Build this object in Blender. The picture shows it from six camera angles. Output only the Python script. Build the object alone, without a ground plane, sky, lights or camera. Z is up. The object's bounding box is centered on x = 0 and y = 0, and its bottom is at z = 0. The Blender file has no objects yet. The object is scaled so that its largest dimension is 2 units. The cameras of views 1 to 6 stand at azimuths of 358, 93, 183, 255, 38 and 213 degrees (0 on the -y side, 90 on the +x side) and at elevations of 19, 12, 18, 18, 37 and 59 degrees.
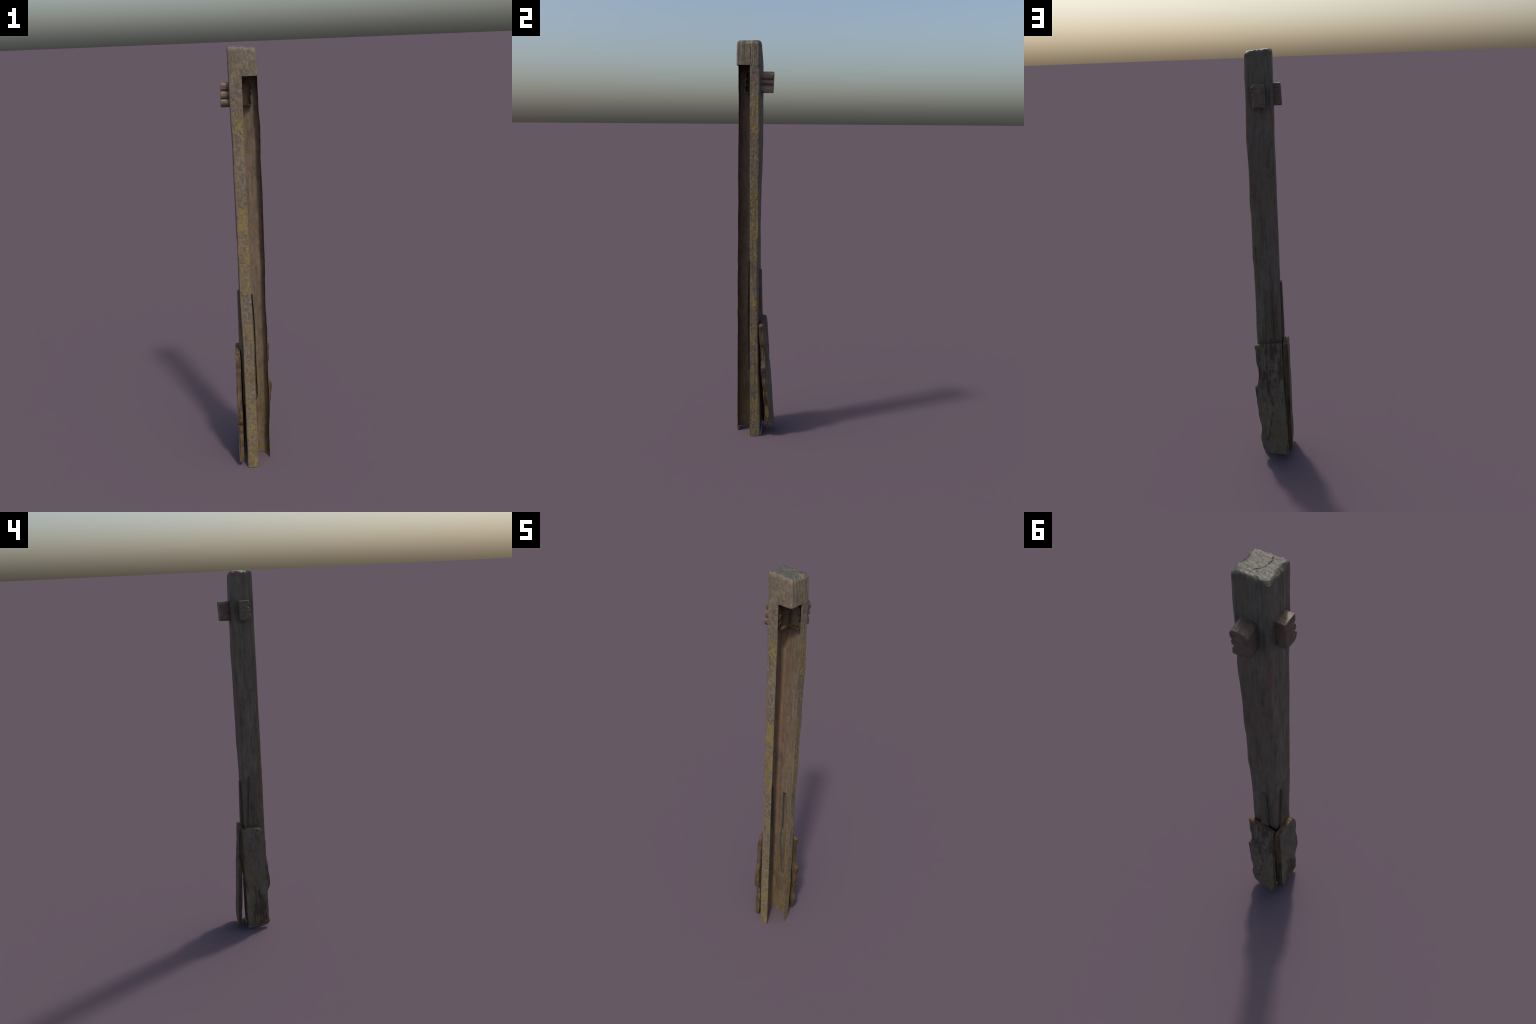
# Weathered wooden corner post: a hollow, notched timber shell with two pegs,
# two raised battens and two loose planks leaning on its outer faces.
import bpy, bmesh, math, random
from mathutils import Vector, noise

random.seed(7)

# ------------------------------------------------------------------ helpers
def curve(points):
    """Smooth (Catmull-Rom on uneven knots) function through (t, value) pairs."""
    pts = sorted(points)
    ts = [p[0] for p in pts]
    vs = [p[1] for p in pts]
    n = len(pts)
    sl = []
    for i in range(n):
        a, b = max(i - 1, 0), min(i + 1, n - 1)
        sl.append((vs[b] - vs[a]) / (ts[b] - ts[a]))
    def f(t):
        if t <= ts[0]:
            return vs[0]
        if t >= ts[-1]:
            return vs[-1]
        i = 0
        while ts[i + 1] < t:
            i += 1
        h = ts[i + 1] - ts[i]
        u = (t - ts[i]) / h
        return ((2 * u ** 3 - 3 * u ** 2 + 1) * vs[i] + (u ** 3 - 2 * u ** 2 + u) * h * sl[i]
                + (-2 * u ** 3 + 3 * u ** 2) * vs[i + 1] + (u ** 3 - u ** 2) * h * sl[i + 1])
    return f

def fbm(x, y, z, octaves=3):
    v, a = 0.0, 1.0
    p = Vector((x, y, z))
    for _ in range(octaves):
        v += a * noise.noise(p)
        p = p * 2.03 + Vector((3.1, 1.7, 5.3))
        a *= 0.5
    return v

def smooth(a, b, t):
    t = min(max((t - a) / (b - a), 0.0), 1.0)
    return t * t * (3 - 2 * t)

def mesh_object(name, verts, faces, mats, parent=None, mat_ids=None, angle=40):
    me = bpy.data.meshes.new(name)
    me.from_pydata(verts, [], faces)
    for m in mats:
        me.materials.append(m)
    if mat_ids:
        me.polygons.foreach_set("material_index", mat_ids)
    me.update()
    ob = bpy.data.objects.new(name, me)
    bpy.context.scene.collection.objects.link(ob)
    if parent:
        ob.parent = parent
    return ob

def apply_modifiers(ob):
    dg = bpy.context.evaluated_depsgraph_get()
    me = bpy.data.meshes.new_from_object(ob.evaluated_get(dg))
    old = ob.data
    ob.modifiers.clear()
    ob.data = me
    me.name = old.name
    bpy.data.meshes.remove(old)

def shade(ob, angle=35):
    me = ob.data
    me.polygons.foreach_set("use_smooth", [True] * len(me.polygons))
    me.set_sharp_from_angle(angle=math.radians(angle))

# ------------------------------------------------------------------ materials
class Nodes:
    def __init__(self, name):
        self.mat = bpy.data.materials.new(name)
        self.mat.use_nodes = True
        self.t = self.mat.node_tree
        self.bsdf = self.t.nodes["Principled BSDF"]
        self.obj = self.t.nodes.new("ShaderNodeTexCoord").outputs["Object"]
        sep = self.t.nodes.new("ShaderNodeSeparateXYZ")
        self.t.links.new(self.obj, sep.inputs[0])
        self.x, self.y, self.z = sep.outputs

    def link(self, a, b):
        if hasattr(a, "is_output") or hasattr(a, "links"):
            self.t.links.new(a, b)
        else:
            b.default_value = a

    def math(self, op, a, b=0.0, c=0.0, clamp=False):
        n = self.t.nodes.new("ShaderNodeMath")
        n.operation = op
        n.use_clamp = clamp
        for s, v in zip(n.inputs, (a, b, c)):
            self.link(v, s)
        return n.outputs[0]

    def step(self, v, a, b):
        n = self.t.nodes.new("ShaderNodeMapRange")
        n.interpolation_type = "SMOOTHSTEP"
        self.link(v, n.inputs["Value"])
        n.inputs["From Min"].default_value = a
        n.inputs["From Max"].default_value = b
        return n.outputs[0]

    def noise(self, scale, stretch=(1, 1, 1), detail=4.0, rough=0.55, offset=(0, 0, 0), distortion=0.0):
        m = self.t.nodes.new("ShaderNodeMapping")
        m.inputs["Scale"].default_value = stretch
        m.inputs["Location"].default_value = offset
        self.t.links.new(self.obj, m.inputs["Vector"])
        n = self.t.nodes.new("ShaderNodeTexNoise")
        n.inputs["Scale"].default_value = scale
        n.inputs["Detail"].default_value = detail
        n.inputs["Roughness"].default_value = rough
        n.inputs["Distortion"].default_value = distortion
        self.t.links.new(m.outputs[0], n.inputs["Vector"])
        return n.outputs["Fac"]

    def voronoi(self, scale, stretch=(1, 1, 1), feature="F1"):
        m = self.t.nodes.new("ShaderNodeMapping")
        m.inputs["Scale"].default_value = stretch
        self.t.links.new(self.obj, m.inputs["Vector"])
        n = self.t.nodes.new("ShaderNodeTexVoronoi")
        n.feature = feature
        n.inputs["Scale"].default_value = scale
        self.t.links.new(m.outputs[0], n.inputs["Vector"])
        return n.outputs["Distance"]

    def ramp(self, fac, stops):
        n = self.t.nodes.new("ShaderNodeValToRGB")
        e = n.color_ramp.elements
        while len(e) < len(stops):
            e.new(0.5)
        for el, (p, c) in zip(e, stops):
            el.position = p
            el.color = (*c, 1) if not isinstance(c, float) else (c, c, c, 1)
        self.link(fac, n.inputs[0])
        return n.outputs[0]

    def mix(self, fac, a, b, mode="MIX"):
        n = self.t.nodes.new("ShaderNodeMix")
        n.data_type = "RGBA"
        n.blend_type = mode
        self.link(fac, n.inputs["Factor"])
        ins = [i for i in n.inputs if i.type == "RGBA"]
        for s, v in zip(ins, (a, b)):
            if isinstance(v, tuple):
                s.default_value = (*v, 1)
            else:
                self.t.links.new(v, s)
        return [o for o in n.outputs if o.type == "RGBA"][0]

    def finish(self, color, height, bump=0.4, distance=0.004, rough=0.8, spec=0.35, tone=(0.5, 0.48, 0.45)):
        color = self.mix(1.0, color, tone, "MULTIPLY")
        self.link(color, self.bsdf.inputs["Base Color"])
        self.link(rough, self.bsdf.inputs["Roughness"])
        self.bsdf.inputs["Specular IOR Level"].default_value = spec
        b = self.t.nodes.new("ShaderNodeBump")
        b.inputs["Strength"].default_value = bump
        b.inputs["Distance"].default_value = distance
        self.t.links.new(height, b.inputs["Height"])
        self.t.links.new(b.outputs[0], self.bsdf.inputs["Normal"])
        return self.mat

GREY = (0.262, 0.234, 0.195)
PALE = (0.335, 0.30, 0.25)
DARK = (0.15, 0.13, 0.105)
WARM = (0.33, 0.215, 0.145)
LICHEN = (0.40, 0.315, 0.095)
OLIVE = (0.225, 0.19, 0.07)

def grain_base(n, dark, mid, pale, along=(1, 1, 0.09), scale=110, offset=(0, 0, 0)):
    streak = n.noise(scale, along, 5, 0.6, offset)
    blotch = n.noise(26, (1, 1, 0.5), 4, 0.6, (offset[0] + 2, 1, 4))
    fac = n.math("ADD", n.math("MULTIPLY", streak, 0.6), n.math("MULTIPLY", blotch, 0.4))
    return n.ramp(fac, [(0.36, dark), (0.49, mid), (0.63, pale)]), streak, blotch

def lichen_mask(n, scale=38, offset=(0, 0, 0), lo=0.5, hi=0.58):
    """Crusty patches with ragged edges."""
    big = n.noise(13, (1, 1, 0.8), 3, 0.6, (offset[0] + 5, offset[1], offset[2]))
    fine = n.noise(scale * 3, (1, 1, 0.8), 5, 0.7, offset)
    return n.math("ADD", n.math("MULTIPLY", big, 0.66), n.math("MULTIPLY", fine, 0.34))

def post_material():
    n = Nodes("weathered_post_wood")
    col, streak, blotch = grain_base(n, DARK, GREY, PALE)
    # broad drift between bluish grey and brown
    drift = n.noise(7, (1, 1, 0.35), 3, 0.55, (2, 9, 4))
    col = n.mix(n.step(drift, 0.48, 0.62), col, n.mix(0.4, col, (0.27, 0.195, 0.135)))
    # cross-grain mottling on the sawn end faces (front lip and side lip)
    mott = n.noise(80, (1, 1, 0.8), 6, 0.72, (9, 2, 1), 0.4)
    wob = n.math("MULTIPLY", n.math("SUBTRACT", mott, 0.5), 0.012)
    front = n.step(n.math("ADD", n.math("MULTIPLY", n.y, -1.0), wob), 0.074, 0.081)
    side = n.step(n.math("ADD", n.x, wob), 0.057, 0.065)
    lip = n.math("MAXIMUM", front, side)
    lipcol = n.ramp(mott, [(0.36, (0.125, 0.105, 0.085)), (0.47, (0.25, 0.218, 0.172)), (0.56, (0.305, 0.265, 0.208)), (0.68, (0.40, 0.34, 0.265))])
    col = n.mix(n.math("MULTIPLY", lip, n.math("ADD", 0.85, n.math("MULTIPLY", n.step(n.z, 1.9, 1.8), 0.1))), col, lipcol)
    # tan margin along the outer arris of the front lip
    tan = n.math("MULTIPLY", n.math("MULTIPLY", n.step(n.math("ADD", n.x, wob), -0.030, -0.042), front), n.step(n.z, 1.75, 1.35))
    col = n.mix(n.math("MULTIPLY", tan, n.math("MULTIPLY", n.step(blotch, 0.40, 0.56), 0.7)), col, (0.33, 0.235, 0.155))
    # reddish worn arris on the outer corner
    dx = n.math("ADD", n.x, 0.0435)
    dy = n.math("SUBTRACT", n.y, 0.028)
    d = n.math("SQRT", n.math("ADD", n.math("MULTIPLY", dx, dx), n.math("MULTIPLY", dy, dy)))
    worn = n.math("MULTIPLY", n.step(d, 0.010, 0.003), n.step(n.noise(9, (1, 1, 1), 3, 0.6, (4, 4, 2)), 0.40, 0.56))
    worn = n.math("MULTIPLY", worn, n.step(n.z, 1.86, 1.75))
    col = n.mix(n.math("MULTIPLY", worn, 0.8), col, (0.35, 0.205, 0.135))
    # warm sapwood patches
    warm = n.step(n.noise(19, (1, 1, 0.5), 4, 0.65, (1, 7, 3)), 0.54, 0.66)
    col = n.mix(n.math("MULTIPLY", warm, 0.33), col, (0.34, 0.22, 0.155))
    # purplish-grey and sooty bald spots
    bald = n.step(n.noise(34, (1, 1, 0.8), 4, 0.65, (8, 1, 6)), 0.54, 0.61)
    col = n.mix(n.math("MULTIPLY", n.math("MULTIPLY", bald, lip), 0.65), col, (0.195, 0.165, 0.155))
    soot = n.step(n.noise(22, (1, 1, 0.7), 5, 0.7, (5, 6, 2)), 0.56, 0.68)
    col = n.mix(n.math("MULTIPLY", soot, 0.4), col, (0.085, 0.078, 0.062))
    # lichen crust on the lips, by height zones as seen
    zone = n.ramp(n.math("DIVIDE", n.z, 2.0),
                  [(0.0, 1.0), (0.06, 0.9), (0.13, 0.6), (0.2, 0.75), (0.27, 0.55), (0.31, 0.3), (0.36, 0.85), (0.42, 0.5), (0.44, 0.3),
                   (0.475, 0.9), (0.655, 0.85), (0.685, 0.25), (0.765, 0.3), (0.79, 0.8), (0.84, 0.65), (0.88, 0.4), (0.92, 0.05), (1.0, 0.0)])
    big = n.noise(24, (1, 1, 0.75), 4, 0.62, (5, 0, 0))
    fine = n.noise(120, (1, 1, 0.85), 6, 0.75, (0, 3, 0))
    lm = n.math("ADD", n.math("MULTIPLY", big, 0.58), n.math("MULTIPLY", fine, 0.42))
    inward = n.math("MAXIMUM", n.step(n.x, -0.050, -0.012), side)
    thr = n.math("SUBTRACT", 0.655, n.math("ADD", n.math("MULTIPLY", zone, 0.155), n.math("ADD", n.math("MULTIPLY", inward, 0.035), n.math("MULTIPLY", side, 0.022))))
    crust = n.step(n.math("SUBTRACT", lm, thr), -0.035, 0.05)
    onlip = n.math("MULTIPLY", crust, lip)
    lcol = n.ramp(n.noise(90, (1, 1, 1), 5, 0.7), [(0.36, (0.235, 0.188, 0.078)), (0.5, (0.36, 0.288, 0.105)), (0.64, (0.49, 0.39, 0.145))])
    col = n.mix(n.math("MULTIPLY", onlip, 0.82), col, lcol)
    # thin olive algae film elsewhere
    film = n.step(n.noise(16, (1, 1, 0.5), 5, 0.65, (3, 3, 9)), 0.52, 0.66)
    col = n.mix(n.math("MULTIPLY", film, 0.38), col, (0.22, 0.185, 0.08))
    # dark pin cracks and checks
    pin = n.step(n.noise(60, (1, 1, 0.14), 5, 0.65, (6, 0, 2)), 0.38, 0.28)
    col = n.mix(n.math("MULTIPLY", pin, n.math("SUBTRACT", 0.6, n.math("MULTIPLY", lip, 0.4))), col, (0.055, 0.046, 0.038))
    h = n.math("ADD", n.math("MULTIPLY", streak, n.math("SUBTRACT", 0.7, n.math("MULTIPLY", lip, 0.6))), n.math("MULTIPLY", mott, 0.8))
    h = n.math("ADD", h, n.math("MULTIPLY", onlip, 0.15))
    return n.finish(col, h, 0.75, 0.004, n.math("SUBTRACT", 0.78, n.math("MULTIPLY", streak, 0.15)), 0.3, (0.52, 0.485, 0.445))

def inner_material():
    n = Nodes("bare_inner_wood")
    col, streak, blotch = grain_base(n, (0.175, 0.138, 0.104), (0.285, 0.232, 0.178), (0.355, 0.29, 0.222), (1, 1, 0.07), 90, (4, 2, 1))
    mott = n.noise(60, (1, 1, 0.45), 6, 0.7, (2, 2, 7), 0.5)
    col = n.mix(0.5, col, n.ramp(mott, [(0.36, (0.14, 0.11, 0.08)), (0.52, (0.29, 0.237, 0.18)), (0.66, (0.38, 0.305, 0.235))]))
    # orange split fibres near the inner corner
    near = n.step(n.math("ADD", n.x, n.math("MULTIPLY", n.math("SUBTRACT", blotch, 0.5), 0.045)), -0.027, -0.040)
    back = n.step(n.y, 0.010, 0.018)
    fray = n.step(n.noise(26, (1, 1, 0.22), 4, 0.65, (8, 2, 3)), 0.38, 0.60)
    fib = n.math("MULTIPLY", n.math("MULTIPLY", n.math("MULTIPLY", near, back), fray), 0.62)
    col = n.mix(fib, col, (0.41, 0.25, 0.165))
    # greenish-brown growth and damp, stronger near the foot
    zone = n.step(n.z, 0.85, 0.35)
    m = n.step(n.math("ADD", n.noise(28, (1, 1, 0.45), 5, 0.7, (2, 5, 1)), n.math("MULTIPLY", zone, 0.10)), 0.53, 0.64)
    col = n.mix(n.math("MULTIPLY", m, n.math("ADD", n.math("MULTIPLY", zone, 0.5), 0.14)), col, (0.275, 0.205, 0.075))
    damp = n.step(n.noise(15, (1, 1, 0.6), 5, 0.65, (7, 7, 1)), 0.48, 0.62)
    col = n.mix(n.math("MULTIPLY", damp, n.math("ADD", n.math("MULTIPLY", zone, 0.5), 0.1)), col, (0.155, 0.118, 0.082))
    pin = n.step(n.noise(45, (1, 1, 0.12), 5, 0.65, (6, 3, 2)), 0.38, 0.28)
    col = n.mix(n.math("MULTIPLY", pin, 0.6), col, (0.08, 0.062, 0.047))
    h = n.math("ADD", streak, n.math("MULTIPLY", mott, 0.7))
    return n.finish(col, h, 0.6, 0.004, 0.88, 0.25, (0.55, 0.505, 0.475))

def top_material():
    n = Nodes("silvery_end_grain")
    g = n.noise(75, (0.35, 1.3, 1), 5, 0.65, (1, 1, 1), 0.6)
    f = n.noise(220, (0.6, 1, 1), 4, 0.6)
    col = n.ramp(g, [(0.35, (0.11, 0.105, 0.085)), (0.52, (0.20, 0.19, 0.155)), (0.7, (0.29, 0.27, 0.22))])
    green = n.step(n.noise(30, (1, 1, 1), 4, 0.6, (7, 0, 0)), 0.5, 0.65)
    col = n.mix(n.math("MULTIPLY", green, 0.4), col, (0.17, 0.16, 0.085))
    h = n.math("ADD", g, n.math("MULTIPLY", f, 0.3))
    return n.finish(col, h, 0.75, 0.006, 0.40, 0.55, (0.42, 0.405, 0.37))

def plank_material():
    n = Nodes("rotten_plank_wood")
    col, streak, blotch = grain_base(n, (0.12, 0.105, 0.082), (0.195, 0.178, 0.145), (0.25, 0.226, 0.18), (1, 1, 0.10), 120, (8, 3, 5))
    mott = n.noise(70, (1, 1, 0.6), 6, 0.72, (1, 5, 2))
    col = n.mix(n.step(mott, 0.5, 0.38), col, n.mix(0.5, col, (0.07, 0.06, 0.05)))
    on_back = n.step(n.math("SUBTRACT", n.y, n.math("MULTIPLY", n.x, -1.0)), -0.01, 0.02)      # 1 on the plank behind, 0 on the side plank
    # green film: lower half of one plank, upper middle of the other
    zb = n.math("MULTIPLY", n.step(n.z, 0.34, 0.26), on_back)
    zs = n.math("MULTIPLY", n.math("MULTIPLY", n.step(n.z, 0.50, 0.38), n.step(n.z, 0.22, 0.28)), n.math("SUBTRACT", 1.0, on_back))
    film = n.step(n.math("ADD", n.noise(18, (1, 1, 0.7), 5, 0.65, (1, 2, 8)), n.math("MULTIPLY", n.math("ADD", zb, zs), 0.10)), 0.52, 0.62)
    col = n.mix(n.math("MULTIPLY", film, 0.5), col, (0.195, 0.17, 0.07))
    bare = n.step(n.noise(14, (1, 1, 0.8), 4, 0.65, (6, 5, 3)), 0.54, 0.6)
    col = n.mix(n.math("MULTIPLY", bare, 0.45), col, (0.19, 0.18, 0.175))
    # dark fibrous rot: upper half of the plank behind, foot of the side plank
    rb = n.math("MULTIPLY", n.step(n.z, 0.27, 0.40), on_back)
    rs = n.math("MULTIPLY", n.math("MULTIPLY", n.step(n.z, 0.34, 0.22), n.step(n.y, 0.03, -0.005)), n.math("SUBTRACT", 1.0, on_back))
    where = n.math("ADD", rb, rs)
    rot = n.step(n.math("ADD", n.noise(20, (1, 1, 0.3), 4, 0.6, (3, 1, 7)), n.math("MULTIPLY", where, 0.10)), 0.55, 0.64)
    rot = n.math("MULTIPLY", rot, n.step(n.noise(85, (1, 1, 0.12), 5, 0.7, (0, 5, 1)), 0.40, 0.52))
    col = n.mix(n.math("MULTIPLY", rot, 0.85), col, (0.085, 0.055, 0.036))
    h = n.math("ADD", streak, n.math("MULTIPLY", mott, 0.6))
    h = n.math("SUBTRACT", h, n.math("MULTIPLY", rot, 0.6))
    return n.finish(col, h, 0.7, 0.004, 0.8, 0.3, (0.74, 0.66, 0.585))

def split_material():
    n = Nodes("split_plank_edge")
    col, streak, blotch = grain_base(n, (0.085, 0.062, 0.04), (0.195, 0.138, 0.082), (0.33, 0.225, 0.11), (1, 1, 0.07), 100, (2, 8, 5))
    hot = n.step(n.noise(60, (1, 1, 0.1), 4, 0.6, (9, 9, 2)), 0.56, 0.66)
    col = n.mix(n.math("MULTIPLY", hot, 0.55), col, (0.40, 0.25, 0.09))
    return n.finish(col, streak, 0.9, 0.006, 0.85, 0.25, (0.40, 0.38, 0.38))

def peg_material():
    n = Nodes("brown_peg_wood")
    streak = n.noise(100, (0.35, 0.35, 1.0), 5, 0.6, (3, 3, 3))
    bl = n.noise(45, (1, 1, 1), 4, 0.6, (5, 1, 2))
    col = n.ramp(n.math("ADD", n.math("MULTIPLY", streak, 0.55), n.math("MULTIPLY", bl, 0.45)),
                 [(0.34, (0.13, 0.088, 0.066)), (0.5, (0.255, 0.178, 0.134)), (0.66, (0.36, 0.262, 0.195))])
    moss = n.step(n.noise(30, (1, 1, 1), 4, 0.65, (1, 4, 4)), 0.54, 0.66)
    col = n.mix(n.math("MULTIPLY", moss, 0.45), col, (0.30, 0.225, 0.07))
    return n.finish(col, streak, 0.5, 0.003, 0.48, 0.5, (0.47, 0.455, 0.41))

def batten_material():
    n = Nodes("batten_wood")
    col, streak, blotch = grain_base(n, (0.125, 0.105, 0.08), (0.215, 0.185, 0.145), (0.275, 0.24, 0.19), (1, 1, 0.07), 110, (3, 6, 1))
    film = n.step(n.noise(22, (1, 1, 0.35), 4, 0.6, (3, 9, 4)), 0.5, 0.62)
    col = n.mix(n.math("MULTIPLY", film, 0.5), col, (0.26, 0.20, 0.07))
    return n.finish(col, streak, 0.5, 0.003, 0.85, 0.3)

M_POST, M_INNER, M_TOP = post_material(), inner_material(), top_material()
M_PLANK, M_SPLIT, M_PEG, M_BATTEN = plank_material(), split_material(), peg_material(), batten_material()

# ------------------------------------------------------------------ root
root = bpy.data.objects.new("wooden_post", None)
bpy.context.scene.collection.objects.link(root)
root["label"] = "weathered notched timber post with pegs and rotten planks"
root["category"] = "wooden post"

# ------------------------------------------------------------------ post body
WALL = 0.0014
NOTCH_Z = 1.880
LIP_X = 0.0028                     # free edge of the front lip
lip_y = curve([(0, -0.0202), (1, -0.0212), (1.88, -0.0216)])   # free edge of the side lip
left_front = curve([(0, -0.0490), (.10, -.0484), (.25, -.0475), (.40, -.0462), (.55, -.0460), (.65, -.0440), (.75, -.0447),
                    (.88, -.0470), (1.0, -.0472), (1.16, -.0466), (1.34, -.0466), (1.5, -.0474), (1.61, -.0463),
                    (1.71, -.0486), (1.80, -.0502), (1.9, -.0496), (2.0, -.0500)])
left_back = curve([(0, -.0580), (.2, -.0555), (.45, -.0520), (.7, -.0500), (.98, -.0500), (1.09, -.0492), (1.3, -.0492), (1.54, -.0490), (1.7, -.0502),
                   (1.87, -.0515), (1.92, -.0518), (2.0, -.0505)])
right_back = curve([(0, .0575), (.12, .0600), (.27, .066), (.45, .069), (.63, .0709), (.70, .0715), (.777, .0705), (.85, .0698), (.93, .0694),
                    (.99, .0694), (1.02, .0704), (1.055, .0733), (1.09, .0733), (1.17, .0714), (1.25, .0702), (1.32, .0738), (1.40, .0720), (1.47, .0711),
                    (1.54, .0729), (1.61, .0752), (1.70, .0730), (1.757, .0708), (1.81, .0685), (1.87, .0690), (1.93, .0678), (2.0, .0655)])
right_lip = curve([(0, .0652), (.11, .0664), (.19, .0672), (.27, .0722), (.35, .0730), (.42, .0720), (.50, .0711), (.57, .0717), (.64, .0729),
                   (.71, .0729), (.77, .0724), (.84, .0712), (.95, .0716), (1.04, .0741), (1.13, .0742), (1.22, .0737), (1.31, .0738),
                   (1.40, .0742), (1.48, .0722), (1.53, .0719), (1.60, .0737), (1.66, .0744), (1.70, .0729), (1.746, .0696), (1.80, .0697),
                   (1.86, .0688), (1.89, .0695), (1.94, .0680), (2.0, .0645)])
front = curve([(0, -.0915), (.2, -.0917), (.36, -.0914), (.5, -.0906), (.7, -.0898), (.89, -.0890), (1.04, -.0876), (1.19, -.0862), (1.27, -.0852),
               (1.43, -.0846), (1.58, -.0834), (1.73, -.0820), (1.88, -.0822), (2.0, -.0808)])
front_block = curve([(1.88, -.0845), (1.93, -.0840), (2.0, -.0825)])
back_left = curve([(0, .0330), (.3, .0300), (.6, .0265), (.8, .0268), (.89, .0258), (1.02, .0262), (1.107, .0240), (1.19, .0255), (1.27, .0282),
                   (1.35, .0305), (1.43, .0340), (1.5, .0350), (1.6, .0358), (1.8, .0355), (1.87, .0350), (1.92, .0320), (2.0, .0258)])
back_right = curve([(0, .0315), (.1, .0312), (.24, .0288), (.39, .0230), (.53, .0205), (.62, .0200), (.76, .0178), (.90, .0178), (1.03, .0200),
                    (1.12, .0238), (1.2, .0223), (1.3, .0226), (1.4, .0228), (1.52, .0242), (1.6, .0254), (1.66, .0234), (1.75, .0245), (1.85, .0243),
                    (1.93, .0237), (2.0, .0215)])

def top_z(x, y):
    return 1.9925 - 0.085 * (x + 0.0) + 0.02 * (y + 0.03)

RIM = 0.0125

SEG = dict(front=26, wall=60, back=62, side=26, block_side=32, block_front=32)
ARC = 7

def section(z):
    """Ordered cross-section points [(x, y, nx, ny, tag)] at height z, from the
    front lip's free edge round the outside to the side lip, then the block part."""
    fy, lf, lb = front(z), left_front(z), left_back(z)
    rb, rl, bl, br, ly = right_back(z), right_lip(z), back_left(z), back_right(z), lip_y(z)
    zb = max(z, NOTCH_Z)
    tip_a = Vector((LIP_X, fy - 0.001 * smooth(0.5, 0.0, z)))
    c1, c2, c3 = Vector((lf, fy + 0.0015)), Vector((lb, bl)), Vector((rb, br))
    tip_b = Vector((rl, ly))
    c4 = Vector((right_lip(zb) - 0.003, front_block(zb)))
    cut2 = 0.0125 if z < 1.75 else 0.0125 - 0.004 * smooth(1.75, 1.95, z)
    r4 = 0.0105 - 0.005 * smooth(1.90, 1.97, zb)
    chain = [tip_a, c1, c2, c3, tip_b, c4, tip_a]
    radii = [0, 0.0048, cut2, 0.0085, 0, r4, 0]
    names = ["front", "wall", "back", "side", "block_side", "block_front"]
    out = []
    for k, nm in enumerate(names):
        a, b = chain[k], chain[k + 1]
        d = (b - a)
        ln = d.length
        d = d / ln
        s0, s1 = radii[k], ln - radii[k + 1]
        m = SEG[nm]
        for i in range(m + 1):
            if k > 0 and i == 0 and radii[k] == 0:
                continue
            p = a + d * (s0 + (s1 - s0) * i / m)
            out.append([p.x, p.y, 0, 0, nm])
        if radii[k + 1] > 0:
            c = chain[k + 2]
            e = (c - b).normalized()
            p0, p2 = b - d * radii[k + 1], b + e * radii[k + 1]
            flat = 0.72 if nm == "wall" else 1.0       # chamfer-like outer corner
            for i in range(1, ARC):
                t = i / ARC
                q = p0 * (1 - t) ** 2 + b * 2 * t * (1 - t) + p2 * t * t
                lin = p0 * (1 - t) + p2 * t
                q = lin + (q - lin) * flat
                out.append([q.x, q.y, 0, 0, nm])
    out.pop()                                            # closing point equals the first
    n = len(out)
    for i in range(n):
        p, q = out[i - 1], out[(i + 1) % n]
        t = Vector((q[0] - p[0], q[1] - p[1])).normalized()
        out[i][2], out[i][3] = -t.y, t.x
    # section runs clockwise seen from above: left-hand normal points outward
    return out

def relief(x, y, z, tag):
    g = 0.0006
    g += 0.0011 * fbm(x * 90, y * 90, z * 5 + 3, 3)          # long grain ribs
    g += 0.0010 * fbm(x * 25 + 7, y * 25, z * 12, 3)          # adze waves
    if tag in ("front", "side"):
        g *= 0.8
        g += 0.0009 * fbm(x * 120, y * 120, z * 90 + 11, 3)   # crumbly sawn lip
    if tag in ("block_side", "side") and z > 1.78:
        r = fbm(x * 30, y * 210 + 5, z * 9, 2)                # weather checks under the top
        g -= 0.0030 * smooth(1.84, 1.97, z) * smooth(0.15, 0.6, r)
    return g

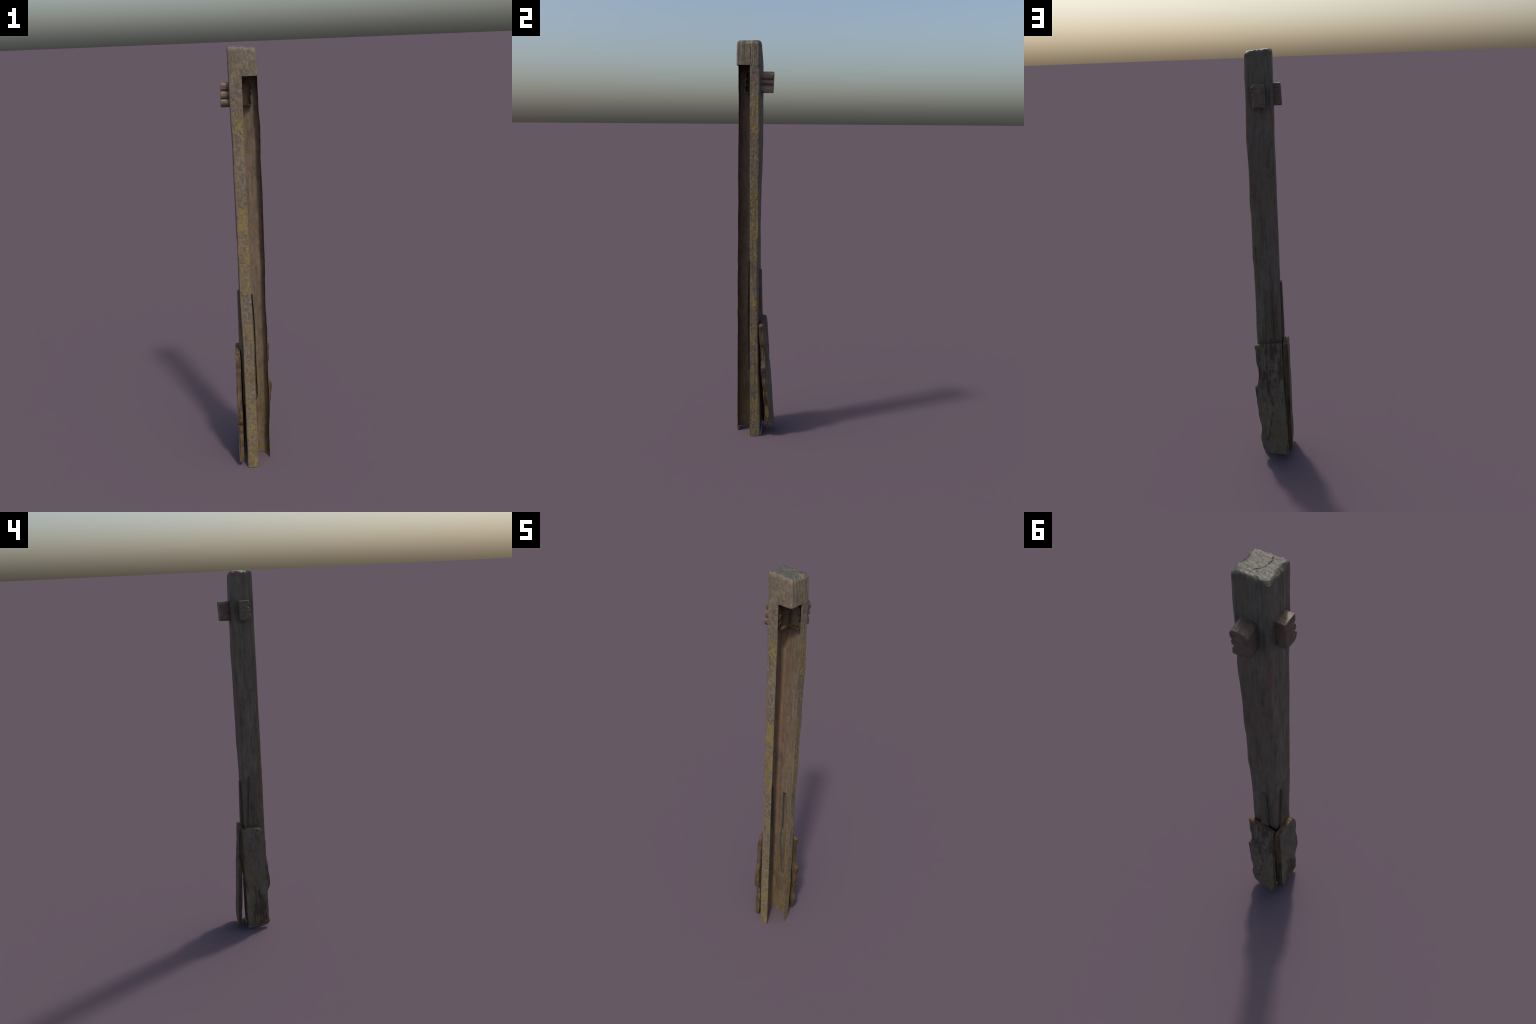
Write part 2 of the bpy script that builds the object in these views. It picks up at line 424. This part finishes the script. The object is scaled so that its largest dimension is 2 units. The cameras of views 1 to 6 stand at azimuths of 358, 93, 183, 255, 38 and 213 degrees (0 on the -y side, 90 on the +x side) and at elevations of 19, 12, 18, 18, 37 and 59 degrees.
def build_post():
    zs = [i * NOTCH_Z / 376 for i in range(377)]
    nb = 22
    sec0 = section(0.5)
    n = len(sec0)
    open_end = next(i for i, p in enumerate(sec0) if p[4] == "block_side") - 1   # last index of side lip
    verts, faces, mids = [], [], []
    rows = []
    for z in zs:
        row = []
        s = section(z)
        for i in range(open_end + 1):
            x, y, nx, ny, tag = s[i]
            if i == open_end:
                nx, ny = 1.0, 0.0
            if i == 0:
                nx, ny = 0.0, -1.0
            g = relief(x, y, z, tag)
            row.append(len(verts))
            verts.append((x + nx * g, y + ny * g, z))
        rows.append(row)
    # solid-looking head: full ring from the notch up
    ring_rows = []
    for j in range(nb + 1):
        zr = NOTCH_Z + (2.0 - NOTCH_Z) * j / nb
        s = section(zr)
        row = []
        for i in range(n):
            if j == 0 and i <= open_end:
                row.append(rows[-1][i])
                continue
            x, y, nx, ny, tag = s[i]
            zt = top_z(x, y) - RIM
            z = NOTCH_Z + (zt - NOTCH_Z) * j / nb
            s_in = relief(x, y, z, tag)
            row.append(len(verts))
            verts.append((x + nx * s_in, y + ny * s_in, z))
        ring_rows.append(row)
    for a, b in zip(rows, rows[1:]):
        for i in range(open_end):
            faces.append((a[i + 1], a[i], b[i], b[i + 1]))
            mids.append(0)
    for a, b in zip(ring_rows, ring_rows[1:]):
        for i in range(n):
            k = (i + 1) % n
            faces.append((a[k], a[i], b[i], b[k]))
            mids.append(0)
    # top: rounded rim and rough end grain as shrinking rings
    last = ring_rows[-1]
    cx, cy = 0.008, -0.029
    prev = last
    steps = [(0.0012, 0.004), (0.0030, 0.0072), (0.0055, 0.0098), (0.0085, 0.0115), (0.012, RIM)]
    shr = []
    for ins, up in steps:
        shr.append((ins, up))
    K = 22
    for q in range(len(steps) + K):
        row = []
        for i in range(n):
            x0, y0, z0 = verts[last[i]]
            dx, dy = cx - x0, cy - y0
            dl = math.hypot(dx, dy)
            if q < len(steps):
                ins, up = steps[q]
                f = ins / dl
            else:
                f0 = steps[-1][0] / dl
                f = f0 + (0.985 - f0) * (q - len(steps) + 1) / K
                up = RIM
            x, y = x0 + dx * f, y0 + dy * f
            base = top_z(x, y)
            rough = smooth(0.0, 0.02, f * dl)
            bump = 0.0011 * fbm(x * 60 + y * 45, y * 130, 2, 3) + 0.0009 * fbm(x * 220, y * 300, 8, 2)
            bite = -0.006 * smooth(0.022, 0.006, math.hypot(x - 0.062, (y + 0.030) * 0.8)) - 0.006 * smooth(0.03, 0.006, math.hypot(x - 0.066, y - 0.022))
            bite -= 0.006 * smooth(0.020, 0.004, math.hypot(x + 0.052, (y + 0.036) * 0.7)) + 0.004 * smooth(0.02, 0.005, math.hypot(x + 0.048, y - 0.024))
            bite += 0.0035 * fbm(x * 70 + 4, y * 70, 5, 2) * smooth(0.016, 0.004, f * dl)
            arc = math.hypot(x - 0.040, y + 0.045)
            crack = -0.0028 * smooth(0.0024, 0.0, abs(arc - 0.052 - 0.002 * fbm(x * 60, y * 60, 1, 2))) * smooth(0.012, 0.0, x - 0.010) * smooth(-0.072, -0.062, y)
            z = base - RIM + up + bump * (0.4 + 0.6 * rough) + bite + crack
            row.append(len(verts))
            verts.append((x, y, z))
        for i in range(n):
            k = (i + 1) % n
            faces.append((prev[k], prev[i], row[i], row[k]))
            mids.append(1 if q >= 3 else 0)
        prev = row
    c = len(verts)
    verts.append((cx, cy, sum(verts[i][2] for i in prev) / n))
    for i in range(n):
        faces.append((prev[(i + 1) % n], prev[i], c))
        mids.append(1)
    top = max(v[2] for v in verts)
    verts = [(x, y, z if z < 1.97 else z + (2.0 - top) * smooth(1.97, 1.99, z)) for x, y, z in verts]
    ob = mesh_object("post_body", verts, faces, [M_POST, M_TOP, M_INNER, M_INNER], root, mids)
    bm = bmesh.new()
    bm.from_mesh(ob.data)
    bmesh.ops.recalc_face_normals(bm, faces=bm.faces)
    # make sure the front lip looks toward -y
    f = min(bm.faces, key=lambda f: (f.calc_center_median() - Vector((-0.02, -0.09, 0.5))).length)
    if f.normal.y > 0:
        bmesh.ops.reverse_faces(bm, faces=bm.faces)
    bm.to_mesh(ob.data)
    bm.free()
    s = ob.modifiers.new("wall", "SOLIDIFY")
    s.thickness = WALL
    s.offset = -1
    s.use_rim = True
    s.material_offset = 2
    s.material_offset_rim = 2
    return ob

post = build_post()

# ------------------------------------------------------------------ hollow sleeves (pegs and battens)
def resample(loop, step):
    out = []
    n = len(loop)
    for i in range(n):
        a, b = Vector(loop[i]), Vector(loop[(i + 1) % n])
        m = max(1, int(round((b - a).length / step)))
        out += [a + (b - a) * (k / m) for k in range(m)]
    return out

def soften(loop, times):
    for _ in range(times):
        n = len(loop)
        loop = [(loop[i - 1] + loop[i] * 2 + loop[(i + 1) % n]) * 0.25 for i in range(n)]
    return loop

def inset(loop, d):
    """Move a closed 2D loop inward by d."""
    n = len(loop)
    area = sum(loop[i].x * loop[(i + 1) % n].y - loop[(i + 1) % n].x * loop[i].y for i in range(n))
    s = 1 if area > 0 else -1
    out = []
    for i in range(n):
        t = (loop[(i + 1) % n] - loop[i - 1]).normalized()
        out.append(loop[i] + Vector((-t.y, t.x)) * d * s)
    return out

def to_world(axis, p, depth):
    """axis 'x': loop is (y, z) and grows toward -x; axis 'y': loop is (x, z), grows toward +y."""
    return (-depth, p.x, p.y) if axis == "x" else (p.x, depth, p.y)

def sleeve(name, axis, loop, base, reach, mat, rows=14, wall=0.0024, rim=0.0022, rough=0.0008, seed=0.0, skew=0.0):
    """Closed-ended hollow tube: outer skin, end face, inner skin, open toward the post."""
    n = len(loop)
    cen = sum(loop, Vector((0, 0))) / n
    verts, faces = [], []
    def ring(lp, depth_of, jitter):
        r = []
        for p in lp:
            d = depth_of(p)
            out = (p - cen).normalized()
            j = jitter * fbm(p.x * 160 + seed, p.y * 160, d * 30 + seed, 2)
            w = p + out * j
            r.append(len(verts))
            verts.append(to_world(axis, w + Vector((skew * (0.088 - d), 0)), d))
        return r
    calm = soften(loop, 12) if rows > 10 else loop          # the ragged profile fades toward the hidden end
    def profile(t):
        f = smooth(0.25, 0.55, t)
        return [a * (1 - f) + b * f for a, b in zip(calm, loop)]
    rings = []
    for k in range(rows + 1):
        t = k / rows
        rings.append(ring(profile(t), lambda p, t=t: base(p) + (reach(p) - rim - base(p)) * t, rough))
    # rounded rim and end face
    for f, u in ((0.3, 0.65), (1.0, 1.0)):
        rings.append(ring(inset(loop, rim * f), lambda p, u=u: reach(p) - rim + rim * u, rough))
    face_in = inset(loop, rim)
    for k in range(1, 9):
        f = k / 9
        lp = [p + (cen - p) * f for p in face_in]
        rings.append(ring(lp, lambda p: reach(p) + 0.0011 * fbm(p.x * 80 + seed, p.y * 45, 3, 3), 0))
    outer_c = len(verts)
    verts.append(to_world(axis, cen, reach(cen)))
    for a, b in zip(rings, rings[1:]):
        for i in range(n):
            faces.append((a[i], a[(i + 1) % n], b[(i + 1) % n], b[i]))
    for i in range(n):
        faces.append((rings[-1][i], rings[-1][(i + 1) % n], outer_c))
    ir = []
    for k in range(rows + 1):
        t = k / rows
        ir.append(ring(inset(profile(t), wall), lambda p, t=t: base(p) + (reach(p) - wall - base(p)) * t, 0))
    inner_c = len(verts)
    verts.append(to_world(axis, cen, reach(cen) - wall))
    for a, b in zip(ir, ir[1:]):
        for i in range(n):
            faces.append((a[(i + 1) % n], a[i], b[i], b[(i + 1) % n]))
    for i in range(n):
        faces.append((ir[-1][(i + 1) % n], ir[-1][i], inner_c))
        faces.append((rings[0][(i + 1) % n], rings[0][i], ir[0][i], ir[0][(i + 1) % n]))
    ob = mesh_object(name, verts, faces, [mat], root)
    bm = bmesh.new()
    bm.from_mesh(ob.data)
    bmesh.ops.recalc_face_normals(bm, faces=bm.faces)
    bm.to_mesh(ob.data)
    bm.free()
    shade(ob, 45)
    return ob

cutters = []
def cutter(axis, loop, d0, d1):
    n = len(loop)
    verts = [to_world(axis, p, d0) for p in loop] + [to_world(axis, p, d1) for p in loop]
    faces = [tuple(range(n)), tuple(range(2 * n - 1, n - 1, -1))]
    faces += [(i, (i + 1) % n, n + (i + 1) % n, n + i) for i in range(n)]
    ob = mesh_object("cutter", verts, faces, [M_INNER])
    bm = bmesh.new()
    bm.from_mesh(ob.data)
    bmesh.ops.recalc_face_normals(bm, faces=bm.faces)
    bm.to_mesh(ob.data)
    bm.free()
    cutters.append(ob)

def wall_depth_x(p, inside=0.0):      # distance of the left wall from x = 0 at (y, z)
    t = (p.x + 0.085) / 0.115
    return -(left_front(p.y) * (1 - t) + left_back(p.y) * t) - inside

def wall_depth_y(p, inside=0.0):      # y of the back wall at (x, z)
    t = (p.x + 0.055) / 0.125
    return back_left(p.y) * (1 - t) + back_right(p.y) * t - inside

# pegs: profile with a ragged, stepped outer edge
peg_x = [(0.0040, 1.8542), (-0.046, 1.8550), (-0.0492, 1.850), (-0.0500, 1.841), (-0.0490, 1.8305), (-0.0470, 1.8275), (-0.0415, 1.8245),
         (-0.0415, 1.8225), (-0.0490, 1.8195), (-0.0515, 1.814), (-0.0522, 1.804), (-0.0505, 1.7965), (-0.0440, 1.7930), (-0.0440, 1.7910),
         (-0.0520, 1.7880), (-0.0545, 1.783), (-0.0548, 1.775), (-0.0530, 1.767), (-0.0470, 1.7605), (-0.038, 1.7568), (0.0000, 1.7595)]
peg_y = [(-0.0135, 1.8525), (0.026, 1.8533), (0.0330, 1.8485), (0.0385, 1.840), (0.0390, 1.829), (0.0375, 1.8205), (0.0310, 1.8165), (0.0310, 1.8145),
         (0.0355, 1.811), (0.0372, 1.804), (0.0355, 1.7965), (0.0285, 1.7915), (0.0285, 1.7890), (0.0335, 1.784), (0.0355, 1.776), (0.0368, 1.766),
         (0.0358, 1.7562), (-0.0205, 1.7575), (-0.0205, 1.8445)]
lp = soften(resample(peg_x, 0.0013), 1)
sleeve("peg", "x", lp, lambda p: 0.0095, lambda p: 0.0842 + (1.855 - p.y) * 0.040, M_PEG, rows=36, wall=0.0011, seed=1.0)
lp = soften(resample(peg_y, 0.0013), 1)
sleeve("peg", "y", lp, lambda p: 0.0070, lambda p: 0.0893 - (1.853 - p.y) * 0.040, M_PEG, rows=36, wall=0.0011, seed=5.0, skew=0.075)
# battens: tall raised strips, wider toward the foot
def strip(top, bottom, lo, hi, round_top=0.006):
    zs = [bottom + (top - bottom) * i / 24 for i in range(25)]
    right = [Vector((hi(z), z)) for z in zs]
    left = [Vector((lo(z), z)) for z in reversed(zs)]
    return right + left

bx = strip(0.926, 0.325, curve([(.325, -.040), (.58, -.0430), (.73, -.0415), (.926, -.0375)]),
           curve([(.325, .004), (.5, .008), (.63, .007), (.735, .001), (.85, -.006), (.926, -.0105)]))
lp = soften(resample(bx, 0.0025), 1)
sleeve("batten", "x", lp, lambda p: wall_depth_x(p, 0.0035), lambda p, f=curve([(.325, .0565), (.5, .0560), (.600, .0555), (.622, .0565), (.645, .0627), (.676, .0628), (.76, .0617), (.86, .0604), (.93, .0597)]): f(p.y),
       M_BATTEN, rows=5, rough=0.0004, rim=0.0015, seed=9.0)
cutter("x", inset(lp, 0.0012), 0.030, 0.056)
by = strip(0.890, 0.310, curve([(.31, -.002), (.39, -.008), (.57, -.018), (.64, -.0115), (.78, -.0105), (.89, -.0072)]),
           curve([(.31, .012), (.334, .0185), (.58, .0182), (.64, .0195), (.78, .0180), (.89, .0135)]))
lp = soften(resample(by, 0.0025), 1)
sleeve("batten", "y", lp, lambda p: wall_depth_y(p, 0.0035), lambda p, f=curve([(.31, .040), (.5, .0360), (.590, .0310), (.620, .0312), (.640, .0385), (.654, .0387), (.748, .0364), (.885, .0340)]): f(p.y),
       M_BATTEN, rows=5, rough=0.0004, rim=0.0015, seed=13.0)
cutter("y", inset(lp, 0.0012), 0.008, 0.0285)

for i, c in enumerate(cutters):
    b = post.modifiers.new("hole%d" % i, "BOOLEAN")
    b.operation = "DIFFERENCE"
    b.solver = "EXACT"
    b.object = c
bpy.context.view_layer.update()
apply_modifiers(post)
for c in cutters:
    me = c.data
    bpy.data.objects.remove(c)
    bpy.data.meshes.remove(me)
shade(post, 38)

# ------------------------------------------------------------------ planks
def plank(name, place, edge_lo, edge_hi, top, bottom, thick, seed, rot_zone, rows=150):
    """place(w, z, depth) -> world; w across, depth 0 = inner side, thick = outer side."""
    nf, ne = 44, 11
    verts, faces, mids = [], [], []
    loops = []
    def side_wobble(z, d, s):
        v = 0.0018 * fbm(s * 9 + d * 140, z * 22 + seed, seed, 3)
        v += 0.0014 * fbm(s * 5 + d * 420, z * 6, seed + 4, 2)
        v += 0.0010 * fbm(s * 3, z * 95, seed + 9, 2)
        return v
    for j in range(rows + 1):
        t = j / rows
        loop = []
        def at(w_frac, d):
            zt, zb = top(w_frac), bottom(w_frac)
            z = zb + (zt - zb) * t
            lo = edge_lo(z, d / thick) + side_wobble(z, d, -1)
            hi = edge_hi(z, d / thick) + side_wobble(z, d, 1)
            w = lo + (hi - lo) * w_frac
            return w, z
        endr = 0.0018 * (smooth(0.012, 0.0, t) + smooth(0.988, 1.0, t))
        r = 0.0028
        def surf(w, z, side):
            k = 0.0010 * fbm(w * 110, z * 7, seed + side, 3) + 0.0011 * fbm(w * 22, z * 14, seed + 3 * side, 3)
            if side == 1:
                rot = smooth(0.05, 0.4, fbm(w * 16, z * 5, seed + 21, 2))
                rot *= 0.35 + 0.65 * rot_zone(w, z)
                k -= 0.0030 * rot * (0.55 + 0.9 * abs(fbm(w * 150, z * 14, seed + 2, 2)))
            return k
        def add(w_frac, d, side):
            w, z = at(w_frac, d)
            if side is not None:
                d = d + (surf(w, z, side) if side == 1 else -surf(w, z, side)) - (endr if side == 1 else -endr)
            else:
                mid = thick / 2
                d = mid + (d - mid) * (1 - 2 * endr / thick)
            loop.append(len(verts))
            verts.append(place(w, z, d))
        for i in range(nf + 1):                       # outer face
            add(i / nf, thick, 1)
        for i in range(1, ne):                        # hi edge, outer -> inner
            add(1.0, thick * (1 - i / ne), None)
        for i in range(nf + 1):                       # inner face
            add(1 - i / nf, 0.0, 0)
        for i in range(1, ne):                        # lo edge
            add(0.0, thick * i / ne, None)
        loops.append(loop)
    n = len(loops[0])
    for a, b in zip(loops, loops[1:]):
        for i in range(n):
            k = (i + 1) % n
            faces.append((a[i], a[k], b[k], b[i]))
            on_edge = (nf < i < nf + ne) or (i > 2 * nf + ne) or i == nf
            mids.append(1 if on_edge or i > nf else 0)
    for lp, rev in ((loops[0], True), (loops[-1], False)):
        # end caps as strips between outer and inner face
        outer = lp[:nf + 1]
        inner = list(reversed(lp[nf + ne:2 * nf + ne + 1]))
        for i in range(nf):
            faces.append((outer[i], outer[i + 1], inner[i + 1], inner[i]))
            mids.append(1)
        hi = [outer[-1]] + lp[nf + 1:nf + ne] + [inner[-1]]
        lo = [inner[0]] + lp[2 * nf + ne + 1:] + [outer[0]]
        faces.append(tuple(hi)); mids.append(1)
        faces.append(tuple(lo)); mids.append(1)
    ob = mesh_object(name, verts, faces, [M_PLANK, M_SPLIT], root, mids)
    bm = bmesh.new()
    bm.from_mesh(ob.data)
    bmesh.ops.recalc_face_normals(bm, faces=bm.faces)
    bm.to_mesh(ob.data)
    bm.free()
    shade(ob, 40)
    return ob

# plank leaning on the left wall (faces -x); w = y
px_lo = curve([(.028, -.0865), (.0555, -.0807), (.119, -.0790), (.192, -.0752), (.232, -.0775), (.2454, -.0830), (.262, -.0925), (.274, -.0945), (.3065, -.0955), (.35, -.0905),
               (.401, -.0862), (.457, -.0797), (.5, -.0800), (.539, -.0788), (.575, -.0740), (.600, -.0680), (.615, -.0615), (.632, -.058)])
px_hi = curve([(.02, .0415), (.096, .0450), (.238, .0460), (.40, .0485), (.516, .0495), (.622, .0480)])
px_in = curve([(.02, .0672), (.08, .0665), (.235, .0635), (.39, .0630), (.5, .0612), (.632, .0600)])
plank("plank", lambda w, z, d: (-(px_in(z) - 0.060 * max(w + 0.05, 0) + d * (1 + 1.1 * max(w + 0.05, 0))), w, z),
      lambda z, f: px_lo(z) + 0.004 * (1 - f) * (0.5 + fbm(z * 30, 0, 3, 2)),
      lambda z, f: px_hi(z) + 0.005 * (1 - f),
      curve([(0, .6165), (.12, .6225), (.3, .628), (.62, .632), (.9, .627), (1, .622)]),
      curve([(0, .030), (.4, .029), (1, .0235)]), 0.0235, 2.0, lambda w, z: smooth(0.34, 0.22, z) * smooth(0.03, -0.005, w))

# plank leaning on the back wall (faces +y); w = x
py_hi = curve([(.028, .0300), (.0345, .0462), (.053, .0575), (.085, .0650), (.119, .0690), (.150, .0655), (.177, .0640), (.217, .0732), (.278, .0785), (.342, .0852),
               (.385, .0885), (.394, .0880), (.402, .0790), (.411, .0752), (.4385, .0703), (.494, .0698), (.5246, .0775), (.575, .0795), (.594, .0805), (.616, .0845)])
py_lo = curve([(.03, -.0690), (.185, -.0645), (.35, -.0555), (.6, -.0510), (.632, -.0505)])
plank("plank", lambda w, z, d: (w, 0.0950 - 0.1172 * w - 0.0663 * z - 0.0215 + d, z),
      lambda z, f: py_lo(z) - 0.0015 * (1 - f),
      lambda z, f: py_hi(z) + 0.003 * (1 - f) * (fbm(z * 25, 2, 7, 2)),
      curve([(0, .631), (.5, .624), (.85, .6175), (1, .6135)]),
      curve([(0, .0305), (.3, .0270), (.6, .0300), (.85, .0285), (1, .030)]), 0.0215, 31.0, lambda w, z: smooth(0.27, 0.40, z))
